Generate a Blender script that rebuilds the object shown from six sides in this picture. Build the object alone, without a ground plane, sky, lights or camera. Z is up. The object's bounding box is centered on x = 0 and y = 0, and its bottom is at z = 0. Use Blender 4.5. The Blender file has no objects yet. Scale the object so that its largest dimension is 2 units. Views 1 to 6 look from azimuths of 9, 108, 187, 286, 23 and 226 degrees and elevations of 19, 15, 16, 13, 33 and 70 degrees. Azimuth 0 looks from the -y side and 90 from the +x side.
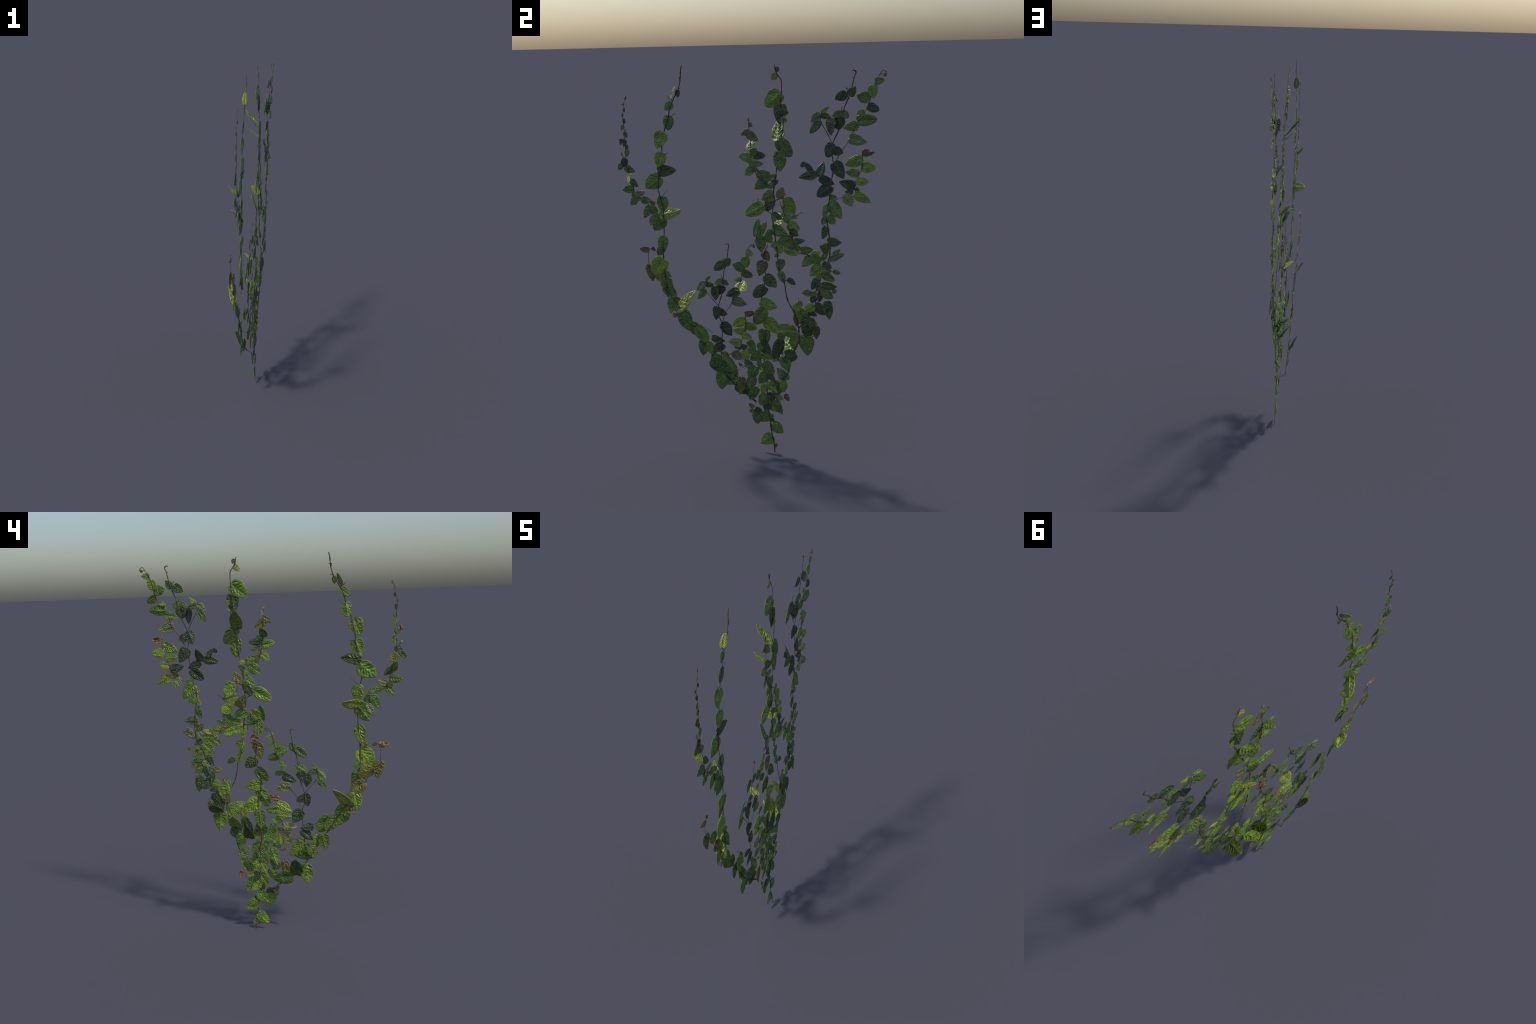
"""A climbing fig vine: wiry stems fanning up a (missing) wall, set with small
heart-shaped leaves that lie almost flat in one upright plane (x about 4 cm)."""
import bpy, math, random
from mathutils import Vector, Matrix, noise

random.seed(11)

# ------------------------------------------------------------------ materials
def new_material(name):
    m = bpy.data.materials.new(name)
    m.use_nodes = True
    nt = m.node_tree
    for n in list(nt.nodes):
        nt.nodes.remove(n)
    out = nt.nodes.new("ShaderNodeOutputMaterial")
    bsdf = nt.nodes.new("ShaderNodeBsdfPrincipled")
    nt.links.new(bsdf.outputs[0], out.inputs[0])
    return m, nt, bsdf

def node(nt, kind, **inputs):
    n = nt.nodes.new(kind)
    for k, v in inputs.items():
        n.inputs[k.replace("_", " ")].default_value = v
    return n

def math_node(nt, op, a, b=None, c=None):
    n = nt.nodes.new("ShaderNodeMath")
    n.operation = op
    for i, v in enumerate((a, b, c)):
        if v is None:
            continue
        if hasattr(v, "is_output"):
            nt.links.new(v, n.inputs[i])
        else:
            n.inputs[i].default_value = v
    return n.outputs[0]

def mix_rgb(nt, fac, a, b, mode="MIX"):
    n = nt.nodes.new("ShaderNodeMix")
    n.data_type = "RGBA"
    n.blend_type = mode
    for sock, v in ((n.inputs[0], fac), (n.inputs[6], a), (n.inputs[7], b)):
        if hasattr(v, "is_output"):
            nt.links.new(v, sock)
        elif isinstance(v, tuple):
            sock.default_value = (*v, 1)
        else:
            sock.default_value = v
    return n.outputs[2]

def leaf_material(name, dark, light, edge=None, rough=0.38, spread=0.22):
    """Mottled blade between two tones, paler midrib and side veins; each leaf differs a little."""
    m, nt, bsdf = new_material(name)
    tc = nt.nodes.new("ShaderNodeTexCoord")
    info = nt.nodes.new("ShaderNodeObjectInfo")
    shift = nt.nodes.new("ShaderNodeVectorMath"); shift.operation = "SCALE"
    comb = nt.nodes.new("ShaderNodeCombineXYZ")
    for i in range(3):
        nt.links.new(info.outputs["Random"], comb.inputs[i])
    nt.links.new(comb.outputs[0], shift.inputs[0]); shift.inputs["Scale"].default_value = 37.0
    add = nt.nodes.new("ShaderNodeVectorMath"); add.operation = "ADD"
    nt.links.new(tc.outputs["Object"], add.inputs[0]); nt.links.new(shift.outputs[0], add.inputs[1])
    blotch = node(nt, "ShaderNodeTexNoise", Scale=2.6, Detail=3.0, Roughness=0.6)
    grain = node(nt, "ShaderNodeTexNoise", Scale=16.0, Detail=2.0)
    nt.links.new(add.outputs[0], blotch.inputs["Vector"]); nt.links.new(add.outputs[0], grain.inputs["Vector"])
    f = math_node(nt, "MULTIPLY_ADD", math_node(nt, "SUBTRACT", blotch.outputs[0], 0.5), 2.6, 0.5)
    f = math_node(nt, "MULTIPLY_ADD", math_node(nt, "SUBTRACT", grain.outputs[0], 0.5), 0.9, f)
    clamp = nt.nodes.new("ShaderNodeClamp"); nt.links.new(f, clamp.inputs[0])
    col = mix_rgb(nt, clamp.outputs[0], dark, light)
    # veins: midrib along y, side veins as a chevron
    sep = nt.nodes.new("ShaderNodeSeparateXYZ"); nt.links.new(tc.outputs["Object"], sep.inputs[0])
    ax = math_node(nt, "ABSOLUTE", sep.outputs[0])
    rib = math_node(nt, "SUBTRACT", 1.0, math_node(nt, "MULTIPLY", ax, 45.0))
    chev = math_node(nt, "SUBTRACT", math_node(nt, "MULTIPLY", sep.outputs[1], 5.4), math_node(nt, "MULTIPLY", ax, 3.4))
    side = math_node(nt, "PINGPONG", chev, 0.5)
    side = math_node(nt, "SUBTRACT", 1.0, math_node(nt, "MULTIPLY", side, 9.0))
    v = math_node(nt, "MAXIMUM", rib, math_node(nt, "MULTIPLY", side, 0.2))
    vc = nt.nodes.new("ShaderNodeClamp"); nt.links.new(v, vc.inputs[0])
    pale = tuple(min(1, c * 1.35 + 0.02) for c in light)
    col = mix_rgb(nt, math_node(nt, "MULTIPLY", vc.outputs[0], 0.45), col, pale)
    if edge:
        spot = node(nt, "ShaderNodeTexNoise", Scale=1.7, Detail=2.0)
        nt.links.new(add.outputs[0], spot.inputs["Vector"])
        ramp = nt.nodes.new("ShaderNodeValToRGB")
        ramp.color_ramp.elements[0].position = 0.52; ramp.color_ramp.elements[1].position = 0.68
        nt.links.new(spot.outputs[0], ramp.inputs[0])
        col = mix_rgb(nt, ramp.outputs[0], col, edge)
    hsv = nt.nodes.new("ShaderNodeHueSaturation")
    nt.links.new(col, hsv.inputs["Color"])
    nt.links.new(math_node(nt, "MULTIPLY_ADD", info.outputs["Random"], spread * 2, 1 - spread), hsv.inputs["Value"])
    r2 = math_node(nt, "FRACT", math_node(nt, "MULTIPLY", info.outputs["Random"], 91.7))
    nt.links.new(math_node(nt, "MULTIPLY_ADD", r2, 0.03, 0.485), hsv.inputs["Hue"])
    nt.links.new(hsv.outputs[0], bsdf.inputs["Base Color"])
    bsdf.inputs["Roughness"].default_value = rough
    bsdf.inputs["Specular IOR Level"].default_value = 0.65
    bump = node(nt, "ShaderNodeBump", Strength=0.35, Distance=0.004)
    nt.links.new(grain.outputs[0], bump.inputs["Height"])
    nt.links.new(bump.outputs[0], bsdf.inputs["Normal"])
    return m

LOOKS = {
    "b": leaf_material("leaf_lime_green", (0.090, 0.165, 0.010), (0.212, 0.320, 0.026)),
    "g": leaf_material("leaf_mid_green", (0.054, 0.108, 0.009), (0.138, 0.222, 0.023)),
    "d": leaf_material("leaf_deep_green", (0.028, 0.054, 0.006), (0.072, 0.115, 0.013)),
    "k": leaf_material("leaf_blue_green", (0.016, 0.034, 0.010), (0.058, 0.090, 0.022)),
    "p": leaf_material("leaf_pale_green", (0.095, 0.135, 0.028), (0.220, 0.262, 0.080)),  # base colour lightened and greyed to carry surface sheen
    "o": leaf_material("leaf_olive", (0.085, 0.095, 0.010), (0.180, 0.185, 0.030), edge=(0.12, 0.075, 0.025)),
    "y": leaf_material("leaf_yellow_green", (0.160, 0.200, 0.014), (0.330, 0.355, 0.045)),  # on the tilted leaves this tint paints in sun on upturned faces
    "n": leaf_material("leaf_withered_brown", (0.135, 0.078, 0.020), (0.270, 0.170, 0.050), edge=(0.11, 0.07, 0.04), rough=0.6),
    "r": leaf_material("leaf_young_red", (0.070, 0.042, 0.028), (0.160, 0.095, 0.062), rough=0.5),
}

def bark_material():
    m, nt, bsdf = new_material("stem_bark")
    tc = nt.nodes.new("ShaderNodeTexCoord")
    n1 = node(nt, "ShaderNodeTexNoise", Scale=45.0, Detail=4.0)
    nt.links.new(tc.outputs["Object"], n1.inputs["Vector"])
    ramp = nt.nodes.new("ShaderNodeValToRGB")
    e = ramp.color_ramp.elements
    e[0].position, e[0].color = 0.35, (0.030, 0.021, 0.015, 1)
    e[1].position, e[1].color = 0.72, (0.130, 0.095, 0.062, 1)
    nt.links.new(n1.outputs[0], ramp.inputs[0])
    nt.links.new(ramp.outputs[0], bsdf.inputs["Base Color"])
    bsdf.inputs["Roughness"].default_value = 0.75
    bump = node(nt, "ShaderNodeBump", Strength=0.5, Distance=0.002)
    nt.links.new(n1.outputs[0], bump.inputs["Height"]); nt.links.new(bump.outputs[0], bsdf.inputs["Normal"])
    return m
BARK = bark_material()

# ------------------------------------------------------------------ leaf blades
# right half of the outline, notch to tip (x, y); y = 1 is the tip, widest x = 0.5
HEART = [(0, 0), (.10, -.065), (.26, -.075), (.40, .01), (.485, .16), (.495, .34), (.42, .55), (.29, .74), (.15, .89), (.055, .97), (0, 1)]
ROUND = [(0, 0), (.12, -.05), (.29, -.045), (.42, .05), (.49, .21), (.50, .42), (.44, .64), (.32, .82), (.17, .94), (.06, .99), (0, 1)]
EGG = [(0, 0), (.10, -.02), (.25, .00), (.39, .09), (.48, .25), (.49, .43), (.41, .63), (.27, .80), (.13, .92), (.05, .975), (0, 1)]
# outline, sideways lean of the tip, left/right inequality, depth of the fold along the midrib
FORMS = [
    (HEART, .00, .00, .10), (ROUND, .06, .08, .04), (HEART, -.10, .06, .14),
    (EGG, .08, -.05, .08), (ROUND, -.05, -.10, .16), (HEART, .12, .10, .06), (EGG, -.03, .04, .18),
]
RINGS, HALF = 16, 28
BLADES = {}

def half_outline(points, n):
    """n + 1 evenly spread points of a Catmull-Rom curve through the control points."""
    dense = spline([Vector((x, y, 0)) for x, y in points], 0.01)
    lengths = [0.0]
    for p, q in zip(dense, dense[1:]):
        lengths.append(lengths[-1] + (q - p).length)
    out, k = [], 0
    for i in range(n + 1):
        target = lengths[-1] * i / n
        while k < len(dense) - 2 and lengths[k + 1] < target:
            k += 1
        u = (target - lengths[k]) / max(1e-9, lengths[k + 1] - lengths[k])
        out.append(dense[k].lerp(dense[k + 1], min(1, u)))
    return out

def blade_mesh(form, look, crumpled=False):
    """Unit leaf: notch at the origin, tip at y = 1, widest half width 0.5; closed thin sheet
    with a folded midrib and swellings between the side veins."""
    key = (form, look, crumpled)
    if key in BLADES:
        return BLADES[key]
    outline, lean, uneven, fold = FORMS[form]
    right = half_outline(outline, HALF)
    ring = [(p.x * (1 + uneven), p.y) for p in right] + [(-p.x * (1 - uneven), p.y) for p in right[-2:0:-1]]
    ring = [(x + 0.012 * math.sin(11 * y + form * 2 + 3 * x), y) for x, y in ring]
    centre = (0.0, 0.38)
    def height(x, y, r):
        ax = abs(x)
        inside = min(1, (1 - r) * 4.0)
        warp = 0.75 * noise.noise(Vector((x * 5 + form * 3.3, y * 5, form)))
        wave = math.sin(2 * math.pi * (5.4 * y - 3.4 * ax + warp))
        swell = 0.25 + 1.6 * abs(noise.noise(Vector((x * 4 + 7 * form, y * 4, 1.5))))
        z = 0.030 * wave * swell * inside * min(1, ax * 9)
        z += 0.55 * fold * (ax - 0.22) - 0.10 * ax * ax + 0.008 - 0.018 * max(0, 1 - ax * 12)
        z += 0.03 * (y - y * y) - 0.02 * y * y
        z += 0.035 * noise.noise(Vector((x * 2.2 + form * 5.1, y * 2.2, form * 2.7)))
        z += 0.022 * noise.noise(Vector((x * 9 + form, y * 9, 4.2))) * inside
        if crumpled:
            z += 0.10 * noise.noise(Vector((x * 3.5, y * 3.5, 9 + form))) + 0.25 * x * x
        return z
    flat = [(centre[0], centre[1], 0.0)]
    n = len(ring)
    for k in range(1, RINGS + 1):
        r = k / RINGS
        for x, y in ring:
            flat.append((centre[0] + (x - centre[0]) * r, centre[1] + (y - centre[1]) * r, r))
    top = []
    for x, y, r in flat:
        top.append((x + lean * y * y, y, height(x, y, r)))
    m = len(top)
    t = 0.005
    verts = [(x, y, z + t) for x, y, z in top] + [(x, y, z - t) for x, y, z in top]
    faces = []
    for i in range(n):
        j = (i + 1) % n
        faces.append((0, 1 + i, 1 + j)); faces.append((m, m + 1 + j, m + 1 + i))
        for k in range(RINGS - 1):
            a, b = 1 + k * n + i, 1 + k * n + j
            faces.append((a, a + n, b + n, b)); faces.append((m + b, m + b + n, m + a + n, m + a))
        a, b = 1 + (RINGS - 1) * n + i, 1 + (RINGS - 1) * n + j
        faces.append((a, m + a, m + b, b))
    me = bpy.data.meshes.new("leaf_blade")
    me.from_pydata(verts, [], faces)
    me.materials.append(LOOKS[look])
    me.shade_smooth()
    me.update()
    BLADES[key] = me
    return me

# ------------------------------------------------------------------ stems
def spline(points, step=0.012):
    """Even Catmull-Rom samples through 3D points."""
    if len(points) < 2:
        return points
    out = []
    for i in range(len(points) - 1):
        p0, p1, p2, p3 = points[max(i - 1, 0)], points[i], points[i + 1], points[min(i + 2, len(points) - 1)]
        k = max(2, int((p2 - p1).length / step))
        for s in range(k):
            u = s / k
            out.append(0.5 * (2 * p1 + (p2 - p0) * u + (2 * p0 - 5 * p1 + 4 * p2 - p3) * u * u + (3 * p1 - p0 - 3 * p2 + p3) * u ** 3))
    out.append(points[-1].copy())
    return out

def tube(verts, faces, path, r0, r1, sides=8):
    """Knotty tube along a path, radius r0 at its first point and r1 at its last."""
    start = len(verts)
    n = len(path)
    for i, p in enumerate(path):
        t = (path[min(i + 1, n - 1)] - path[max(i - 1, 0)]).normalized()
        s = t.cross(Vector((1, 0, 0)))
        s = s.normalized() if s.length > 1e-4 else Vector((0, 1, 0))
        b = t.cross(s)
        r = r0 + (r1 - r0) * i / max(1, n - 1)
        r *= 1 + 0.35 * noise.noise(p * 60) + (0.35 if n > 8 and i % 7 == 3 else 0)
        for k in range(sides):
            a = 2 * math.pi * k / sides
            v = (s * math.cos(a) + b * math.sin(a)) * r
            v.x *= 0.35                     # pressed against the wall
            verts.append(p + v)
    for i in range(n - 1):
        for k in range(sides):
            a = start + i * sides + k; b = start + i * sides + (k + 1) % sides
            faces.append((a, b, b + sides, a + sides))
    faces.append(tuple(start + k for k in range(sides))[::-1])
    faces.append(tuple(start + (n - 1) * sides + k for k in range(sides)))

def mesh_object(name, verts, faces, parent):
    me = bpy.data.meshes.new(name)
    me.from_pydata([tuple(v) for v in verts], [], faces)
    me.materials.append(BARK)
    me.shade_smooth()
    ob = bpy.data.objects.new(name, me)
    bpy.context.scene.collection.objects.link(ob)
    ob.parent = parent
    if parent is vine:
        ob.matrix_parent_inverse = Matrix.Translation(-vine.location)
    return ob

vine = bpy.data.objects.new("climbing_fig_vine", None)
vine.location = (0.049, 0.124, 0)          # where the root shoot meets the ground
bpy.context.scene.collection.objects.link(vine)
vine["label"] = "climbing fig vine with thin branching stems and small heart-shaped leaves"
vine["category"] = "climbing plant"

ALL_PATHS = []
PENDING = []
COUNT = [0]

def depth_at(depth, z):
    """x (cm) of a shoot's plane at height z, from (z, x) pairs listed top down."""
    if z >= depth[0][0]:
        return depth[0][1]
    for (z1, x1), (z0, x0) in zip(depth, depth[1:]):
        if z >= z0:
            return x0 + (x1 - x0) * (z - z0) / (z1 - z0)
    return depth[-1][1]

def shoot(depth, stems, twigs, leaves):
    """One shoot. All lengths in centimetres.
    depth : (height, x) of its plane;  stems : (tip radius mm, base radius mm, [(y, z), ...] from tip to base)
    twigs : [(y, z), ...] bare side spurs
    leaves: (y, z, heading, length, width, look[, lift, roll]); heading 0 = up, 90 = towards +y,
            lift = degrees the tip leaves the wall plane, roll = turn about the leaf's own axis."""
    def place(y, z):
        return Vector((depth_at(depth, z), y, z)) / 100
    verts, faces, paths = [], [], []
    for r_tip, r_base, pts in stems:
        path = spline([place(*p) for p in pts])
        path = [p + Vector((noise.noise(p * 25) * 0.0015, noise.noise(p * 25 + Vector((7, 0, 0))) * 0.001, 0)) for p in path]
        tube(verts, faces, path, r_tip / 1000, r_base / 1000)
        paths.append(path)
    stem = mesh_object("stem", verts, faces, vine)
    ALL_PATHS.append(paths)
    tv, tf = [], []
    for pts in twigs:
        tube(tv, tf, spline([place(*p) for p in pts], 0.006), 0.0019, 0.0013, 6)
    for row in leaves:
        y, z, heading, length, width, look = row[:6]
        lift, roll = (row[6], row[7]) if len(row) > 6 else (random.uniform(-3, 3), random.uniform(-4, 4))
        base = place(y, z)
        if len(row) == 6:
            base.x += random.uniform(-0.0045, 0.0035)
        h, l = math.radians(heading), math.radians(lift)
        axis = Vector((-math.sin(l), math.sin(h) * math.cos(l), math.cos(h) * math.cos(l)))
        face = Vector((-1, 0, 0)); face = (face - axis * face.dot(axis)).normalized()
        face = Matrix.Rotation(math.radians(roll), 3, axis) @ face
        side = axis.cross(face)
        COUNT[0] += 1
        withered = look in "nr"
        form = COUNT[0] * 5 % len(FORMS)
        me = blade_mesh(form, look, withered)
        ob = bpy.data.objects.new("withered_leaf" if withered else "leaf", me)
        bpy.context.scene.collection.objects.link(ob)
        flip = -1 if COUNT[0] % 2 else 1          # mirrored copies lean the other way
        m = Matrix((side * flip, axis, face * flip)).transposed()
        s = length / 100
        ob.matrix_world = Matrix.Translation(base) @ m.to_4x4() @ Matrix.Diagonal((width / 100, s, s, 1))
        ob.parent = stem
        PENDING.append((base, axis, s, paths, tv, tf))
    return stem, tv, tf

BUILT = []
def add_shoot(**kw):
    BUILT.append(shoot(**kw))

# ------------------------------------------------------------------ the shoots

# tall shoot on the -y side
add_shoot(
    depth=[(200, 3.1), (160, 3.5), (139, 4.2), (95, 4.6), (70, 4.6)],
    stems=[
        (2.6, 3.3, [(-31.2, 199.8), (-31.7, 197.7), (-32.1, 194.1), (-33.3, 189.1), (-36.7, 183.1), (-38.6, 178.9), (-39.3, 175.7), (-42.2, 168.1), (-43.8, 160.5), (-43.9, 157.9), (-44.4, 154.4), (-46.0, 146.9), (-47.0, 140.2), (-46.4, 136.9), (-44.7, 128.7), (-44.8, 119.0), (-45.0, 114.8), (-45.6, 109.3), (-45.9, 103.3), (-45.7, 95.5), (-45.3, 90.7), (-45.1, 86.4), (-44.8, 82.0)]),
    ],
    twigs=[
        [(-33.3, 188.9), (-31.7, 189.5)],
        [(-36.7, 183.1), (-38.4, 184.2), (-39.6, 185.7)],
        [(-39.2, 175.5), (-37.6, 175.9), (-35.7, 177.2)],
        [(-43.4, 168.1), (-44.9, 169.0)],
        [(-43.7, 157.5), (-42.1, 157.2), (-40.8, 157.7)],
        [(-45.4, 135.2), (-44.3, 136.2), (-41.6, 139.2)],
        [(-32.0, 194.3), (-31.1, 194.6)],
    ],
    leaves=[
        (-32.2, 194.5, 176, 2.5, 1.0, "d"),
        (-33.7, 188.4, -173, 3.8, 2.7, "d"),
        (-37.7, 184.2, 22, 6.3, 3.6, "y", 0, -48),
        (-37.2, 182.3, -134, 5.5, 4.6, "b"),
        (-39.5, 175.7, -170, 7.0, 5.6, "g"),
        (-43.6, 167.6, -164, 8.4, 7.6, "b"),
        (-44.0, 157.4, -162, 7.8, 6.9, "b"),
        (-46.5, 148.3, 91, 10.0, 6.2, "d"),
        (-45.8, 145.9, -132, 10.5, 8.7, "b"),
        (-45.0, 135.1, -176, 7.4, 6.3, "g"),
        (-51.7, 129.5, 123, 4.8, 4.8, "g"),
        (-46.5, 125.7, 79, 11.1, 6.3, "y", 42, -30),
        (-44.9, 124.5, -136, 9.2, 8.3, "g"),
        (-49.8, 125.3, -151, 6.3, 3.7, "p"),
        (-45.0, 114.4, -171, 10.5, 6.1, "b"),
        (-47.3, 108.9, -157, 5.7, 3.1, "o"),
        (-45.9, 102.3, -147, 10.3, 9.1, "b"),
        (-46.2, 94.9, 108, 4.6, 3.5, "b"),
        (-43.2, 92.0, -172, 2.0, 2.7, "p"),
        (-45.1, 90.9, 153, 8.7, 5.3, "g"),
        (-45.5, 90.9, -139, 4.9, 4.0, "g"),
    ])
# its arching lower part with a browned side twig
add_shoot(
    depth=[(106, 0.4), (88, 0.8), (30, 0.8)],
    stems=[
        (1.5, 5.5, [(-54.0, 106.8), (-55.4, 106.4), (-56.3, 104.7), (-56.7, 101.8), (-56.2, 97.1), (-53.8, 94.0), (-52.3, 93.1), (-49.8, 88.3), (-48.1, 84.8), (-44.3, 80.7), (-38.9, 73.7), (-34.4, 67.6), (-29.0, 59.1), (-22.5, 49.8), (-17.5, 42.1), (-10.8, 34.7), (-4.9, 30.2), (1.3, 25.7)]),
    ],
    twigs=[
        [(-9.4, 40.5), (-8.7, 42.6), (-7.4, 43.2)],
        [(-24.8, 64.8), (-23.3, 63.5), (-21.5, 62.8)],
    ],
    leaves=[
        (-56.2, 97.3, 177, 8.8, 6.1, "o"),
        (-55.8, 106.2, -95, 5.7, 3.5, "n"),
        (-54.6, 106.8, 122, 2.5, 2.0, "r"),
        (-52.5, 93.3, 111, 7.2, 6.3, "o"),
        (-48.3, 86.5, 124, 8.8, 6.4, "o"),
        (-42.8, 79.4, 88, 3.6, 3.1, "o"),
        (-43.4, 80.5, -167, 9.4, 6.2, "b"),
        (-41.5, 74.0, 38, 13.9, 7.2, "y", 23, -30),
        (-42.1, 75.0, 145, 3.1, 3.1, "n"),
        (-42.5, 71.9, -171, 2.7, 2.7, "n"),
        (-38.9, 73.8, 160, 11.6, 8.5, "g"),
        (-34.1, 66.6, 140, 9.0, 6.5, "g"),
        (-24.2, 56.8, 164, 7.0, 4.7, "b"),
        (-26.7, 57.6, -171, 8.8, 6.6, "g"),
        (-20.0, 50.7, -155, 6.7, 6.1, "g"),
        (-17.5, 41.0, -179, 10.8, 7.7, "g"),
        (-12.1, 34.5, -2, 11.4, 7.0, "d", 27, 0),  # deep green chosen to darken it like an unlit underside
        (-11.9, 35.6, -135, 1.9, 2.7, "b"),
        (-10.0, 33.8, 98, 9.9, 7.5, "d"),
    ])
# tapering outer sprig
add_shoot(
    depth=[(186, 4.1), (148, 4.3), (124, 4.1)],
    stems=[
        (1.5, 1.8, [(-61.8, 185.3), (-62.9, 182.2), (-63.1, 179.9), (-64.0, 175.9), (-63.8, 171.4), (-63.6, 167.8), (-63.7, 164.1), (-63.7, 160.0), (-63.9, 155.9), (-63.9, 151.3), (-63.2, 148.5), (-61.7, 143.4), (-61.0, 140.1), (-60.3, 136.9), (-57.7, 133.6), (-54.0, 132.0), (-51.7, 129.9), (-48.6, 128.7), (-45.3, 126.6)]),
    ],
    twigs=[
        [(-65.3, 154.7), (-66.2, 157.9)],
        [(-63.2, 168.2), (-62.0, 169.6)],
        [(-64.3, 163.7), (-66.1, 164.1)],
    ],
    leaves=[
        (-62.0, 184.0, 15, 1.8, 1.0, "n"),
        (-62.9, 181.7, -104, 1.1, 1.0, "n"),
        (-62.9, 179.5, 171, 2.0, 1.3, "d"),
        (-64.0, 176.8, -155, 1.7, 1.3, "d"),
        (-63.8, 174.2, 163, 2.4, 1.7, "d"),
        (-64.0, 171.2, -157, 2.9, 2.2, "g"),
        (-63.8, 167.7, 165, 3.1, 2.4, "g"),
        (-63.9, 163.7, -169, 3.8, 2.6, "g"),
        (-65.5, 164.1, -164, 3.1, 2.0, "r"),
        (-63.3, 159.3, 26, 2.4, 2.0, "r"),
        (-63.0, 159.0, -180, 3.9, 3.0, "g"),
        (-66.1, 155.9, -11, 1.4, 1.0, "y"),
        (-63.9, 154.4, -155, 5.2, 4.0, "k"),
        (-66.0, 151.3, -142, 3.7, 3.0, "d"),
        (-64.6, 150.0, 120, 5.9, 4.2, "o"),
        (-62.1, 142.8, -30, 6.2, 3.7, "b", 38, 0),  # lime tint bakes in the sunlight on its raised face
        (-61.7, 143.4, 124, 5.3, 3.5, "d"),
        (-60.5, 138.7, -94, 6.9, 4.3, "g"),
        (-60.1, 135.9, 73, 6.1, 3.1, "p"),
        (-60.3, 137.3, -159, 3.6, 3.1, "o"),
        (-59.8, 134.0, 97, 3.9, 2.4, "o"),
        (-56.3, 133.1, 88, 5.9, 4.1, "g"),
        (-59.8, 133.6, -137, 4.6, 4.1, "g"),
        (-52.1, 129.8, -142, 7.2, 4.8, "g"),
        (-51.5, 131.2, 64, 2.9, 2.6, "o"),
    ])
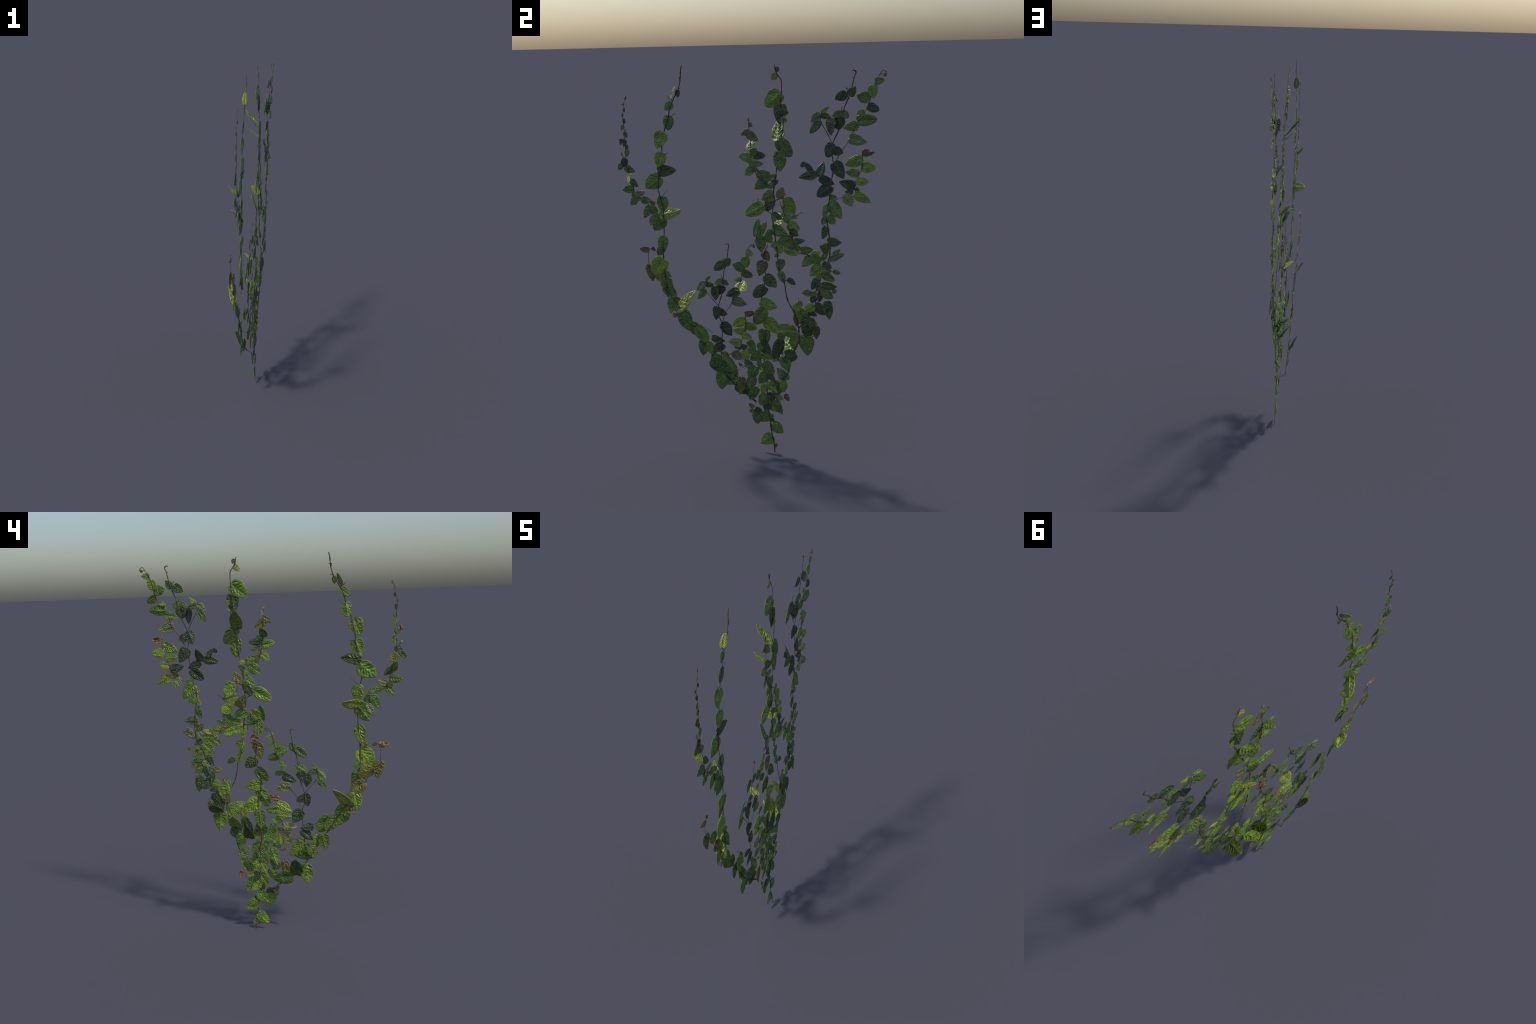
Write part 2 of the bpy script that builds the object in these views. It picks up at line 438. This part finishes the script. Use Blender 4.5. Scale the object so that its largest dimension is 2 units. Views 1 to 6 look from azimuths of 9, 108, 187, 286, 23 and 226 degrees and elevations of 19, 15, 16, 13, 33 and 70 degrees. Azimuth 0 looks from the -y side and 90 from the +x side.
# middle shoot
add_shoot(
    depth=[(200, 1.2), (180, 2.1), (157, 3.1), (127, 3.8), (94.5, 4.7), (85, 5), (50, 4.3), (0, 4.6)],
    stems=[
        (2.6, 3.5, [(15.1, 199.5), (15.5, 196.5), (17.1, 194.3), (18.5, 192.0), (18.5, 186.9), (18.1, 181.2), (19.3, 172.8), (18.2, 165.6), (17.0, 159.3), (15.9, 151.0), (15.3, 147.1), (14.5, 142.6), (14.1, 138.7), (14.4, 135.6), (13.4, 129.2), (13.9, 123.1), (14.7, 117.0), (15.6, 108.9), (16.5, 102.6), (17.1, 99.5), (19.2, 94.3), (20.0, 89.0), (21.1, 84.7), (24.5, 78.0), (26.2, 70.8), (26.0, 63.3), (22.5, 55.9), (20.6, 46.8), (17.0, 42.0), (15.5, 39.4), (12.5, 32.9), (9.5, 24.2)]),
    ],
    twigs=[
        [(14.3, 135.6), (17.6, 136.5), (20.2, 136.7)],
        [(13.2, 128.7), (10.8, 130.2), (8.4, 132.3)],
        [(6.0, 134.9), (6.2, 135.9), (5.4, 136.1)],
        [(19.7, 128.1), (18.5, 131.7), (17.1, 135.3)],
        [(23.3, 128.1), (25.9, 128.6), (27.7, 130.1), (28.7, 129.9)],
        [(21.3, 126.1), (21.5, 123.1), (23.3, 118.0)],
        [(14.9, 114.5), (13.5, 114.8), (11.2, 115.0)],
        [(16.6, 194.2), (15.6, 197.9)],
        [(20.8, 96.0), (19.0, 94.8)],
    ],
    leaves=[
        (15.8, 198.4, 152, 2.4, 2.1, "r"),
        (16.5, 195.4, -130, 4.3, 3.3, "y"),
        (18.0, 186.4, -131, 9.6, 8.1, "b"),
        (18.3, 181.3, -170, 9.5, 6.6, "d"),
        (19.5, 177.5, 88, 2.6, 2.6, "p"),
        (20.7, 174.7, -115, 3.7, 3.1, "b"),
        (16.1, 164.2, -5, 12.5, 6.9, "b", 41, 0),
        (17.0, 164.7, 138, 10.0, 6.9, "g"),
        (17.0, 159.5, 175, 9.9, 6.8, "g"),
        (15.6, 147.1, -75, 2.9, 2.6, "b"),
        (13.4, 143.6, 58, 3.8, 3.2, "d"),
        (13.7, 143.1, -116, 3.5, 3.0, "p"),
        (13.9, 138.7, -110, 6.8, 6.0, "g"),
        (17.1, 136.5, 14, 6.3, 4.4, "o"),
        (13.3, 136.6, -149, 7.4, 5.2, "d"),
        (20.5, 137.2, 158, 9.5, 6.3, "b"),
        (8.7, 132.7, -121, 10.3, 6.7, "b"),
        (18.4, 132.7, 137, 2.2, 2.1, "n"),
        (18.6, 129.7, 107, 8.0, 5.0, "p"),
        (13.4, 128.7, 106, 5.6, 3.9, "d"),
        (13.7, 128.2, 160, 3.6, 2.7, "b"),
        (19.2, 127.4, 130, 4.4, 3.2, "b"),
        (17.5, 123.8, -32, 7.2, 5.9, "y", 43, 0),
        (21.2, 123.8, 117, 6.2, 6.0, "b"),
        (22.4, 120.5, 110, 4.6, 4.0, "d"),
        (13.2, 121.6, 112, 8.2, 6.0, "g"),
        (11.2, 114.8, 9, 6.8, 4.5, "g"),
        (5.2, 116.9, 26, 9.1, 4.5, "b", 28, 10),
        (4.9, 117.4, 3, 8.6, 3.8, "g", 21, 0),
        (6.9, 117.4, 178, 8.5, 5.5, "g"),
        (14.9, 114.5, 146, 6.1, 5.0, "b"),
        (15.1, 114.0, -118, 3.3, 3.3, "p"),
        (16.2, 108.7, -124, 2.6, 2.2, "b"),
        (17.9, 106.0, -171, 6.5, 4.5, "g"),
        (15.3, 105.3, 168, 6.0, 2.1, "b"),
        (17.1, 99.8, 158, 5.9, 4.0, "b"),
        (20.8, 96.3, 121, 5.0, 3.1, "d"),
    ])
# young sprig beside the middle shoot
add_shoot(
    depth=[(177, 5), (140, 4.8)],
    stems=[
        (1.5, 2, [(2.8, 176.0), (2.8, 172.2), (3.0, 168.4), (3.5, 163.7), (3.4, 158.9), (4.0, 155.1), (6.0, 148.3), (8.9, 145.4), (11.5, 143.4), (14.1, 142.0)]),
    ],
    twigs=[
    ],
    leaves=[
        (2.9, 174.1, -48, 1.1, 1.1, "y"),
        (2.9, 172.1, 103, 1.9, 2.6, "o"),
        (2.8, 169.2, -119, 4.6, 2.9, "o"),
        (2.1, 168.0, 128, 6.6, 4.4, "o"),
        (2.7, 159.7, -1, 7.8, 4.2, "b", 47, 5),
        (3.7, 157.5, 94, 7.1, 4.2, "d"),
        (3.9, 157.9, 45, 3.9, 4.3, "d"),
        (4.2, 155.5, -79, 6.9, 4.5, "b"),
        (4.3, 153.7, 95, 5.7, 3.4, "p"),
        (4.3, 154.6, -159, 3.6, 3.2, "o"),
        (3.9, 151.2, 103, 4.3, 2.7, "o"),
        (4.6, 151.2, -125, 5.6, 4.4, "b"),
        (6.7, 148.3, 85, 6.5, 4.6, "g"),
        (7.0, 149.3, -166, 3.2, 1.6, "o"),
        (10.3, 146.9, 106, 3.4, 3.9, "o"),
        (10.2, 145.3, -132, 6.9, 5.6, "g"),
    ])
# forked shoot on the +y side
add_shoot(
    depth=[(198, 3.8), (164, 3.6), (138, 4.3), (120, 4.4), (60, 4.2), (0, 4.2)],
    stems=[
        (2.6, 3.2, [(52.3, 196.6), (53.5, 196.7), (54.2, 195.6), (53.3, 193.7), (52.5, 189.6), (51.4, 186.6), (50.7, 184.2), (49.3, 181.0), (48.4, 178.3), (48.1, 175.4), (46.3, 170.0), (43.5, 163.6), (43.2, 158.7), (43.8, 154.3), (43.6, 149.8), (42.8, 145.8), (42.1, 140.2), (41.9, 136.1), (41.0, 133.6), (40.4, 129.0), (41.3, 123.4), (42.0, 117.8), (42.3, 113.6), (41.8, 107.9), (40.1, 104.3), (38.2, 100.2), (37.0, 95.5), (35.3, 91.8), (34.8, 86.0), (34.2, 81.3), (31.1, 77.7), (28.1, 73.0), (26.0, 70.9)]),
        (1.5, 2.1, [(43.3, 163.6), (40.5, 168.9), (38.0, 173.2), (37.6, 175.6), (38.2, 177.8)]),
        (1.5, 2.1, [(42.5, 146.5), (39.2, 147.5), (36.8, 148.7), (35.2, 149.2), (33.0, 150.6), (29.9, 153.6)]),
    ],
    twigs=[
        [(48.7, 177.4), (47.6, 179.0), (47.8, 180.6), (48.4, 180.5)],
        [(51.5, 184.2), (50.5, 184.0)],
        [(53.3, 193.7), (52.3, 193.6)],
    ],
    leaves=[
        (51.3, 185.8, 37, 4.8, 4.1, "d"),
        (50.1, 188.3, -16, 1.0, 0.8, "n"),
        (49.8, 186.7, -122, 6.3, 4.8, "d"),
        (48.3, 178.3, 145, 3.9, 3.2, "g"),
        (47.9, 177.9, -110, 5.2, 3.4, "g"),
        (47.0, 175.9, -173, 6.0, 5.7, "k"),
        (42.8, 174.9, -174, 7.6, 6.2, "k", 0, 28),
        (37.9, 176.8, 106, 5.0, 3.2, "d"),
        (38.3, 177.9, 49, 4.7, 2.0, "b"),
        (37.5, 177.2, -128, 6.0, 3.9, "p"),
        (37.2, 173.7, -142, 7.2, 3.9, "g"),
        (43.5, 160.4, 100, 5.1, 4.6, "k"),
        (42.9, 163.6, -158, 7.0, 5.2, "k"),
        (44.1, 154.3, 142, 8.5, 6.3, "k"),
        (36.7, 148.0, 14, 7.9, 4.3, "k", 30, 5),
        (35.2, 149.1, -98, 8.4, 4.6, "d"),
        (33.4, 150.2, -40, 5.4, 3.1, "k"),
        (30.1, 154.3, -129, 2.9, 2.4, "k"),
        (37.1, 147.5, 115, 7.9, 4.6, "k"),
        (42.7, 143.4, -129, 8.5, 5.9, "k"),
        (42.2, 138.3, 93, 3.6, 3.0, "g"),
        (42.2, 135.4, 141, 9.4, 6.9, "g"),
        (40.2, 132.6, 50, 2.4, 2.5, "n"),
        (41.6, 132.6, 128, 2.9, 2.7, "o"),
        (40.2, 134.4, -178, 7.0, 2.8, "p"),
        (41.0, 128.9, 129, 5.3, 4.5, "g"),
        (39.9, 128.3, -154, 3.9, 2.9, "p"),
        (40.4, 123.8, -166, 6.5, 3.8, "d"),
        (41.3, 116.5, 91, 6.7, 4.8, "d"),
        (41.9, 112.3, -58, 5.1, 4.9, "d"),
        (39.6, 114.2, 25, 1.8, 1.9, "n"),
        (42.0, 107.3, 65, 8.4, 3.1, "p"),
        (43.7, 110.1, 53, 4.6, 2.5, "p"),
        (40.3, 110.5, -155, 4.2, 2.8, "p"),
    ])
# its outer fork
add_shoot(
    depth=[(198, 3.3), (164, 3.6), (155, 4.3)],
    stems=[
        (1.5, 1.8, [(44.2, 154.2), (46.8, 158.5), (48.2, 161.0), (51.1, 164.8), (52.9, 168.7), (55.0, 173.2), (57.5, 176.7), (58.9, 179.2), (60.1, 181.6), (60.9, 184.6), (62.1, 189.9), (65.2, 195.3), (66.5, 196.6), (67.9, 195.7)]),
    ],
    twigs=[
        [(65.2, 195.3), (66.9, 194.7), (68.2, 195.3)],
    ],
    leaves=[
        (62.9, 191.9, 89, 4.4, 3.5, "p"),
        (66.6, 194.2, 53, 2.0, 1.6, "n"),
        (61.9, 189.9, 170, 5.8, 4.8, "b"),
        (60.4, 183.8, -70, 6.3, 5.5, "g"),
        (59.7, 181.1, 110, 5.7, 4.3, "d"),
        (58.0, 178.5, -109, 3.9, 2.7, "b"),
        (54.9, 174.1, 88, 9.3, 5.5, "g"),
        (55.0, 172.3, -106, 6.9, 4.8, "g"),
        (51.5, 166.2, 103, 8.5, 5.3, "p"),
    ])
# its leafy side twig
add_shoot(
    depth=[(162, 2.2), (128, 4)],
    stems=[
        (1.5, 1.8, [(44.4, 136.8), (47.8, 138.2), (53.9, 139.5), (53.8, 143.9), (54.9, 147.5), (56.5, 150.5), (57.3, 154.0), (57.1, 159.5)]),
    ],
    twigs=[
        [(54.2, 142.9), (55.5, 142.4), (55.9, 141.2)],
    ],
    leaves=[
        (57.2, 159.0, 89, 5.7, 3.5, "n"),
        (57.3, 157.0, -116, 9.0, 5.4, "b"),
        (56.9, 152.5, 94, 6.7, 4.9, "b"),
        (56.0, 149.5, -82, 6.8, 4.3, "b"),
        (54.9, 146.1, 85, 5.5, 4.1, "b"),
        (53.7, 143.4, -69, 7.8, 5.0, "k"),
        (54.4, 142.9, 140, 2.6, 2.1, "n"),
        (54.4, 140.1, 113, 8.3, 4.6, "b"),
        (49.8, 140.0, 157, 6.7, 5.4, "p"),
        (53.0, 140.8, -90, 3.8, 2.3, "d"),
    ])
# dense tangle below the forked shoot
add_shoot(
    depth=[(130, 4.4), (0, 4.3)],
    stems=[
        (1.5, 1.8, [(40.7, 104.8), (37.8, 108.5), (33.5, 108.3), (30.7, 109.6), (27.5, 109.7), (25.8, 111.8), (23.8, 115.9), (21.7, 121.5)]),
        (1.5, 2.1, [(43.5, 101.5), (40.8, 102.7), (39.1, 102.8)]),
        (1.5, 2.1, [(35.4, 91.3), (32.2, 90.1)]),
    ],
    twigs=[
        [(33.9, 109.6), (32.9, 108.1), (31.0, 109.6)],
        [(44.1, 101.5), (44.3, 102.7)],
        [(47.0, 112.5), (47.3, 113.2)],
    ],
    leaves=[
        (33.1, 109.7, 68, 5.2, 2.6, "y"),
        (33.1, 108.1, 112, 5.3, 5.3, "g"),
        (32.9, 108.5, -142, 7.2, 5.1, "b"),
        (28.0, 111.2, 80, 6.1, 4.4, "g"),
        (24.1, 115.4, 83, 6.0, 3.4, "g"),
        (22.8, 113.9, 111, 6.0, 3.3, "o"),
        (23.7, 117.2, -103, 8.0, 5.2, "g"),
        (22.1, 112.8, -73, 4.7, 2.6, "p"),
        (19.5, 111.8, 106, 7.6, 4.5, "b"),
        (22.1, 111.8, 25, 2.3, 2.1, "r"),
        (37.9, 104.2, -133, 7.9, 6.2, "b"),
        (40.5, 105.3, 118, 3.3, 3.3, "d"),
        (40.5, 105.1, -82, 2.3, 3.3, "d"),
        (40.1, 102.2, 97, 2.8, 2.4, "p"),
        (43.7, 101.6, 99, 3.9, 2.6, "o"),
        (38.1, 100.4, 120, 7.2, 4.6, "g"),
        (37.6, 99.7, -132, 3.3, 2.7, "p"),
        (38.6, 94.4, 95, 7.2, 4.4, "d"),
        (36.2, 97.3, -144, 6.4, 4.4, "k"),
        (38.6, 94.6, -136, 4.8, 3.4, "p"),
        (43.3, 91.4, 82, 2.4, 2.5, "n"),
        (38.3, 91.7, 123, 6.8, 5.0, "g"),
        (37.8, 91.0, -171, 5.5, 3.2, "k"),
        (32.1, 89.7, 99, 4.2, 2.8, "p"),
        (32.2, 89.8, -88, 4.2, 3.6, "o"),
        (34.3, 85.5, -36, 3.6, 4.1, "d"),
        (41.1, 86.5, 176, 9.5, 5.2, "d"),
        (34.8, 84.2, 130, 7.1, 5.5, "k"),
        (34.1, 83.9, -126, 5.8, 5.0, "b"),
        (26.6, 85.2, 163, 3.0, 2.5, "n"),
        (31.3, 79.8, 107, 4.8, 3.4, "k"),
        (26.0, 83.6, -163, 5.9, 4.3, "b"),
        (32.3, 77.1, -147, 9.1, 8.1, "k"),
        (28.8, 81.2, -164, 8.8, 5.9, "b"),
        (24.8, 77.7, 179, 6.0, 3.4, "o"),
        (35.5, 72.8, -176, 7.2, 4.0, "o"),
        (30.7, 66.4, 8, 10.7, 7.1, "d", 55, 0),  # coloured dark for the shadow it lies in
        (30.3, 66.4, -177, 10.3, 8.3, "g"),
        (18.2, 68.5, 91, 8.8, 5.4, "g"),
        (16.5, 70.6, 69, 5.5, 3.8, "p"),
        (17.5, 67.5, -160, 5.0, 4.4, "o"),
        (25.9, 67.1, -158, 6.2, 3.9, "p"),
        (21.7, 57.9, -10, 12.5, 7.6, "b", 45, 0),
        (19.2, 55.3, 70, 5.7, 5.4, "k"),
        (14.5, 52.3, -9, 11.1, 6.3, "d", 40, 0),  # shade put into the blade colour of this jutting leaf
        (18.2, 54.2, 166, 8.0, 6.3, "b"),
        (19.2, 41.9, -32, 7.9, 6.0, "p"),
        (17.3, 41.6, 176, 7.3, 4.7, "b"),
        (15.5, 39.8, -158, 7.4, 6.1, "d"),
        (18.7, 33.8, 160, 4.6, 3.0, "n"),
        (12.7, 32.4, 108, 5.0, 3.4, "p"),
        (13.0, 29.5, 157, 8.7, 5.0, "g"),
    ])
# root shoot, rising from the ground
add_shoot(
    depth=[(95, 3.7), (65, 4), (20, 4.4), (0, 4.9)],
    stems=[
        (2.2, 3.5, [(10.4, 112.3), (9.4, 110.6), (8.3, 106.0), (8.1, 104.5), (9.1, 97.8), (8.7, 93.7), (8.0, 91.1), (6.7, 85.4), (6.8, 80.7), (8.1, 74.9), (8.8, 70.1), (8.5, 67.4), (7.7, 59.4), (7.4, 51.9), (8.7, 46.4), (8.7, 39.8), (8.7, 33.2), (9.3, 22.6), (10.2, 16.9), (10.9, 10.6), (12.1, 4.7), (12.3, -0.0)]),
    ],
    twigs=[
        [(7.3, 67.2), (6.7, 68.5)],
        [(8.2, 108.1), (9.9, 111.6), (10.9, 112.5)],
        [(7.7, 45.4), (5.0, 46.3), (1.7, 47.6), (-2.0, 47.3), (-5.1, 47.1)],
        [(-5.1, 47.1), (-6.5, 47.7), (-6.2, 48.9)],
        [(17.0, 42.1), (15.4, 41.0), (13.2, 40.9)],
        [(1.6, 35.9), (-1.6, 36.9), (-4.3, 37.6)],
    ],
    leaves=[
        (8.2, 108.8, 143, 5.1, 4.6, "n"),
        (8.3, 104.5, -169, 8.1, 6.2, "o"),
        (9.1, 97.4, 138, 8.4, 6.4, "d"),
        (8.8, 91.1, -135, 8.9, 6.1, "d"),
        (5.8, 82.9, 101, 9.5, 6.6, "b"),
        (8.2, 79.5, -144, 10.2, 6.9, "g"),
        (8.7, 73.2, 123, 10.1, 7.9, "b"),
        (7.9, 68.0, -176, 9.7, 6.7, "g"),
        (5.3, 60.5, 140, 8.5, 6.9, "d"),
        (6.2, 56.7, -22, 5.0, 2.8, "g"),
        (7.1, 54.0, 104, 5.6, 3.4, "b"),
        (3.5, 35.8, -148, 8.9, 5.0, "g"),
        (1.4, 41.4, -162, 6.6, 5.5, "o"),
        (2.3, 47.0, -156, 9.4, 6.1, "g"),
        (-5.1, 40.1, -172, 9.7, 4.9, "o"),
        (21.4, 71.1, 156, 6.6, 6.8, "b"),
        (23.6, 65.8, -176, 6.9, 4.8, "g"),
        (16.6, 63.3, -163, 11.5, 5.9, "k"),
        (24.6, 56.6, -122, 8.9, 5.3, "d"),
        (28.3, 67.9, 73, 6.7, 5.3, "k"),
        (-0.8, 61.0, 140, 6.3, 4.6, "g"),
        (-4.1, 64.3, 101, 5.5, 4.1, "b"),
        (-4.9, 60.0, -83, 7.3, 5.1, "p"),
        (-3.1, 59.2, -177, 3.5, 3.2, "r"),
        (-5.0, 56.8, -89, 4.0, 1.9, "d"),
        (-9.5, 54.5, 131, 6.2, 5.5, "p"),
        (-15.5, 52.6, 73, 3.5, 2.8, "g"),
        (-2.2, 55.4, -168, 5.9, 5.2, "y"),
        (-0.7, 57.2, 143, 4.0, 3.3, "o"),
        (5.7, 55.3, -135, 7.7, 5.9, "g"),
        (4.7, 51.8, 177, 6.0, 3.0, "g"),
        (7.8, 50.5, 142, 8.0, 6.1, "g"),
        (9.0, 45.3, -148, 8.7, 5.7, "g"),
        (10.0, 44.1, 149, 5.6, 3.4, "d"),
        (9.0, 38.7, 128, 7.3, 5.2, "b"),
        (8.0, 37.8, -153, 5.7, 4.5, "b"),
        (-3.1, 49.5, 104, 4.8, 3.3, "d"),
        (-2.7, 46.9, 66, 2.1, 2.2, "p"),
        (-5.1, 47.1, -50, 2.0, 1.7, "n"),
        (10.3, 33.7, 168, 6.0, 4.4, "k"),
        (8.7, 32.2, -151, 7.2, 6.1, "g"),
        (9.4, 27.5, 140, 6.7, 4.7, "b"),
        (8.9, 27.1, -160, 4.9, 4.5, "k"),
        (10.2, 21.7, -142, 7.9, 6.3, "g"),
        (2.0, 23.7, 123, 4.7, 4.5, "k"),
        (2.6, 21.5, 173, 6.7, 4.9, "g"),
        (0.9, 23.8, -54, 3.5, 2.5, "o"),
        (0.9, 22.6, -120, 2.8, 2.8, "p"),
        (10.9, 17.5, 37, 2.3, 2.2, "d"),
        (11.5, 15.9, 130, 7.3, 6.8, "b"),
        (10.8, 8.9, -123, 8.0, 6.8, "b"),
        (12.3, 2.5, 25, 3.1, 2.2, "o"),
    ])
# small forked spray in front
add_shoot(
    depth=[(113, 4.5), (79, 3.7), (66, 3.6), (55, 4.7), (30, 4.7)],
    stems=[
        (2.4, 2.8, [(-11.4, 112.3), (-10.3, 112.6), (-9.6, 111.8), (-10.2, 109.6), (-10.8, 105.3), (-11.8, 101.1), (-12.9, 98.3), (-13.5, 94.8), (-14.1, 91.3), (-14.8, 85.2), (-16.9, 78.7), (-17.0, 74.1), (-15.4, 69.3), (-15.4, 62.1), (-15.9, 54.0), (-16.1, 49.7)]),
        (1.5, 2.1, [(-16.9, 78.8), (-20.5, 83.1), (-23.7, 87.2), (-23.9, 89.8), (-23.3, 92.0)]),
        (1.5, 2.1, [(-15.4, 69.9), (-14.8, 70.6), (-12.8, 76.2), (-9.8, 80.3), (-8.1, 84.8), (-5.4, 89.9), (-3.7, 95.5), (-2.5, 98.5), (-0.9, 105.6), (0.3, 110.1), (1.8, 112.6), (3.3, 113.1), (3.9, 112.3)]),
        (1.5, 2.1, [(-2.4, 74.8), (-2.5, 66.9), (-4.1, 62.7), (-4.8, 60.0), (-4.8, 57.2), (-6.3, 55.7), (-9.9, 54.0), (-12.7, 52.0)]),
    ],
    twigs=[
        [(-13.9, 94.0), (-14.5, 94.8), (-14.1, 95.8)],
        [(-10.2, 109.6), (-11.1, 109.4)],
        [(1.8, 112.6), (2.9, 111.5), (3.6, 112.0)],
    ],
    leaves=[
        (-12.1, 101.6, 44, 4.6, 4.0, "d"),
        (-13.2, 104.7, -154, 0.5, 0.8, "n"),
        (-12.9, 102.3, -130, 6.8, 4.6, "d"),
        (-13.5, 92.8, 135, 3.5, 3.2, "g"),
        (-13.9, 93.2, -118, 5.3, 3.4, "g"),
        (-14.5, 90.0, -167, 5.4, 5.4, "k"),
        (-18.2, 89.5, -179, 7.5, 5.0, "k"),
        (-23.8, 90.5, 93, 4.9, 3.1, "d"),
        (-23.4, 92.0, 44, 4.4, 1.8, "b"),
        (-24.1, 91.5, -138, 6.2, 3.7, "p"),
        (-24.1, 87.2, -146, 6.8, 3.9, "g"),
        (-17.0, 76.3, 110, 5.3, 4.2, "k"),
        (-17.4, 78.2, -166, 6.8, 5.0, "k"),
        (-15.4, 69.6, 140, 8.5, 6.3, "k"),
        (-15.0, 51.3, 142, 10.1, 6.1, "g"),
        (-22.0, 48.7, 117, 12.3, 8.3, "d"),
        (-29.1, 66.3, 143, 9.8, 7.1, "b"),
        (-20.9, 61.2, 106, 7.1, 4.3, "k"),
        (-15.0, 58.3, -132, 7.7, 5.4, "k"),
        (-0.6, 109.1, 98, 4.0, 4.0, "p"),
        (3.1, 111.5, 40, 1.2, 1.6, "n"),
        (-1.1, 106.3, 173, 5.5, 5.0, "b"),
        (-1.9, 100.0, -72, 6.7, 5.4, "g"),
        (-3.1, 98.1, 108, 5.9, 4.3, "d"),
        (-3.9, 94.4, -108, 4.0, 2.7, "b"),
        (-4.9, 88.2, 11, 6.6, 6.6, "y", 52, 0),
        (-5.8, 88.0, -110, 7.4, 5.0, "k"),
        (-9.4, 82.4, 98, 8.1, 5.4, "p"),
        (-2.6, 75.3, 78, 5.4, 3.5, "n"),
        (-2.0, 72.8, -118, 8.9, 5.4, "b"),
        (-2.7, 69.6, 95, 6.7, 4.7, "b"),
        (-2.7, 65.9, -88, 7.0, 4.4, "b"),
    ])

# ------------------------------------------------------------------ leaf stalks: from each blade's notch to the nearest stem
for base, axis, size, own, tv, tf in PENDING:
    best = min((p for path in own for p in path), key=lambda p: (p - base).length)
    if (best - base).length > 0.035:
        best = min((p for paths in ALL_PATHS for path in paths for p in path), key=lambda p: (p - base).length)
    d = (best - base).length
    if d > 0.045:
        best = base - axis * 0.02
        d = 0.02
    inner = base + axis * size * 0.08
    mid = base.lerp(best, 0.5) - axis * min(d * 0.3, 0.006)
    tube(tv, tf, spline([best, mid, base, inner], 0.004), 0.0011, 0.0007, 5)
for stem, tv, tf in BUILT:
    if tv:
        ob = mesh_object("leaf_stalks", tv, tf, stem)
        ob["kind"] = "stuff"
